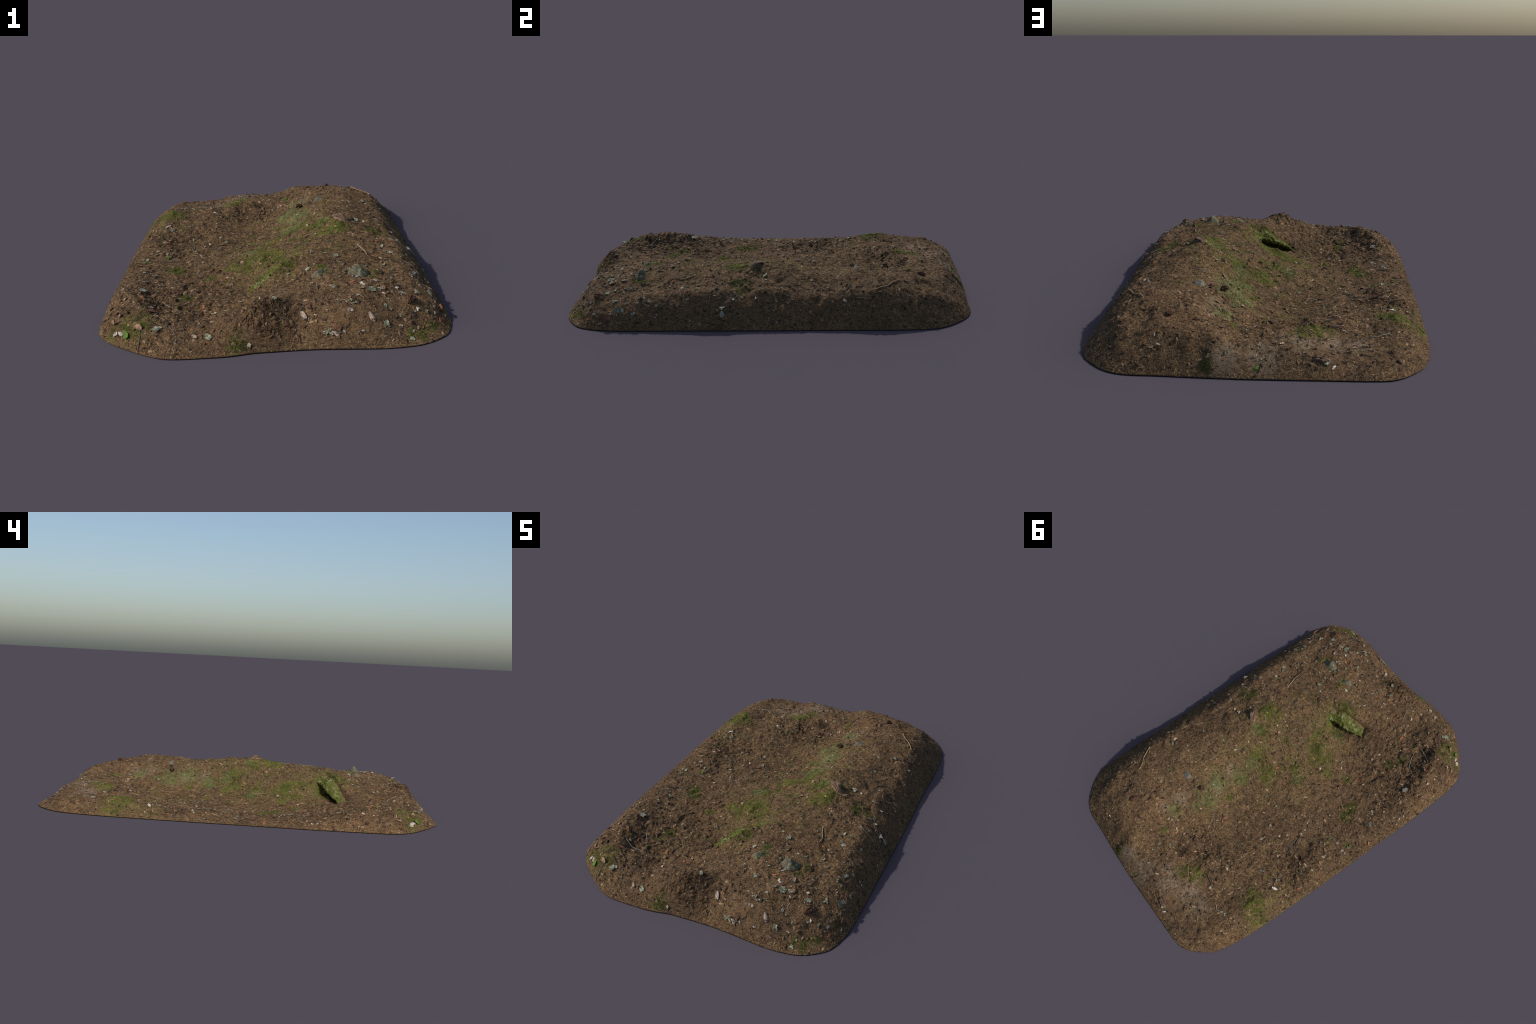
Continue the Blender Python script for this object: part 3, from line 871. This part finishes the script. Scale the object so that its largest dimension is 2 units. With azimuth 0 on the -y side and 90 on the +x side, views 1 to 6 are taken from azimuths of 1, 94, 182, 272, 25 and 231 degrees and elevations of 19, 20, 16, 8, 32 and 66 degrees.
front_right = lambda x, y: np.exp(-(((x - .40) / .26) ** 2 + ((y + .72) / .30) ** 2))
left_edge = lambda x, y: np.exp(-(((x + .53) / .12) ** 2 + ((y + .25) / .45) ** 2))
scatter("lichen", LICHENS, 240, lambda x, y: np.clip(front_right(x, y) + .45 * left_edge(x, y) + .10, 0, 1), .007, .022)
scatter("pale_bark", PALES, 90, lambda x, y: np.clip(front_right(x, y) + .25 * left_edge(x, y) + .05, 0, 1), .007, .02)
scatter("bark_flake", REDS, 270, lambda x, y: np.clip(.30 + roughness(x, y) + .3 * front_right(x, y), 0, 1), .010, .028)
scatter("dry_leaf", DRYS, 280, lambda x, y: np.clip(.2 + roughness(x, y) + .6 * left_edge(x, y), 0, 1), .008, .024)

# ------------------------------------------------------------------ twigs, roots and straws
def twig_mesh(name, points, r0, r1, material, sides=7):
    """tapering tube through surface-laid points (x, y, lift)"""
    P = np.array([(px, py, max(float(surface(np.array([px]), np.array([py]))[0]) + l, r0 + .001)) for px, py, l in points])
    t = np.linspace(0, len(P) - 1, 6 * (len(P) - 1) + 1)
    C = np.stack([np.interp(t, np.arange(len(P)), P[:, k]) for k in range(3)], -1)
    for _ in range(3):
        C[1:-1] = .25 * C[:-2] + .5 * C[1:-1] + .25 * C[2:]
    o = C.mean(0)
    bm = bmesh.new()
    rings = []
    for k in range(len(C)):
        d = Vector(C[min(k + 1, len(C) - 1)] - C[max(k - 1, 0)]).normalized()
        s = d.cross(Vector((0, 0, 1))).normalized()
        u = s.cross(d)
        f = k / (len(C) - 1)
        r = (r0 + (r1 - r0) * f) * (1 + .12 * math.sin(k * 1.9))
        rings.append([bm.verts.new(Vector(C[k] - o) + (s * math.cos(2 * PI * j / sides) + u * math.sin(2 * PI * j / sides)) * r) for j in range(sides)])
    for a, b in zip(rings, rings[1:]):
        for j in range(sides):
            bm.faces.new((a[j], a[(j + 1) % sides], b[(j + 1) % sides], b[j]))
    bm.faces.new(rings[0][::-1])
    bm.faces.new(rings[-1])
    return bm_mesh(bm, name, material), Vector(o)

mat_stick = object_material("pale_stick", [(0., (.28, .185, .10)), (1., (.36, .25, .15))], 80, (.75, 1.2))
mat_twig = object_material("grey_twig", [(0., (.07, .055, .042)), (.5, (.15, .125, .10)), (1., (.24, .22, .17))], 120)

def twig(points, r0, r1, mat, name="twig"):
    me, o = twig_mesh(name, points, r0, r1, mat)
    link(name, me, root, Matrix.Translation(o))

twig([(.522, .508, .004), (.505, .54, .004), (.485, .575, .003), (.455, .60, .003), (.44, .63, .002)], .0028, .0016, mat_stick)
twig([(.36, -.33, .003), (.37, -.37, .004), (.385, -.40, .003), (.385, -.44, .003)], .0022, .0014, mat_stick)
twig([(.50, -.235, .004), (.53, -.26, .004), (.565, -.26, .004), (.60, -.27, .004), (.635, -.29, .004)], .0022, .0018, mat_twig)
twig([(-.36, .13, .003), (-.375, .17, .004), (-.39, .19, .003), (-.43, .20, .003)], .0022, .0014, mat_twig)
twig([(-.25, .67, .004), (-.275, .675, .005), (-.305, .68, .004)], .003, .002, mat_twig)
twig([(-.25, .86, .002), (-.27, .83, .003), (-.255, .80, .002)], .002, .0014, mat_twig)
twig([(-.40, .72, .002), (-.42, .74, .004), (-.44, .73, .003)], .0022, .0016, mat_twig)
twig([(-.46, -.70, .004), (-.42, -.72, .006), (-.37, -.73, .005), (-.33, -.75, .004)], .003, .002, mat_twig)
twig([(-.42, -.60, .004), (-.39, -.64, .006), (-.37, -.68, .004)], .0024, .0016, mat_twig)
twig([(.13, -.60, .003), (.10, -.635, .004), (.07, -.66, .003)], .0016, .001, mat_twig)
twig([(-.47, -.86, .003), (-.465, -.90, .004), (-.47, -.94, .003)], .0016, .001, mat_twig)
# more small twigs strewn about
xs, ys = random_points(75, lambda x, y: np.clip(.25 + roughness(x, y), 0, 1), .05)
for k, (a, b) in enumerate(zip(xs, ys)):
    yaw, ln, cv = random.uniform(0, 2 * PI), random.uniform(.03, .085), random.gauss(0, .2)
    pts = [(a + ln * s * math.cos(yaw) - cv * ln * s * s * math.sin(yaw), b + ln * s * math.sin(yaw) + cv * ln * s * s * math.cos(yaw), random.uniform(.001, .004)) for s in (-.5, -.15, .2, .5)]
    if min(rim_distance(np.array([p[0] for p in pts]), np.array([p[1] for p in pts]))) > .015:
        twig(pts, random.uniform(.0008, .0015), .0006, mat_twig if k % 3 else mat_stick)

# fibrous root mass on the front face: strands running down the slope
N = 170
xr = rng.normal(-.02, .045, N)
yr = rng.uniform(-.935, -.835, N)
ok = rim_distance(xr, yr) > .02
xr, yr = xr[ok], yr[ok]
mat_root = island_material("root_fibre", [(0., (.018, .011, .007)), (.5, (.085, .046, .024)), (1., (.25, .145, .075))])
n_ = len(xr)
link("root_fibres", needle_mesh("root_fibres", xr, yr, rng.uniform(.012, .042, n_), rng.uniform(.0016, .0045, n_), rng.uniform(.0005, .004, n_),
     rng.normal(0, .12, n_), rng.normal(0, .3, n_), mat_root, yaw=rng.normal(-PI / 2 - .2, .7, n_)), stuff=True)
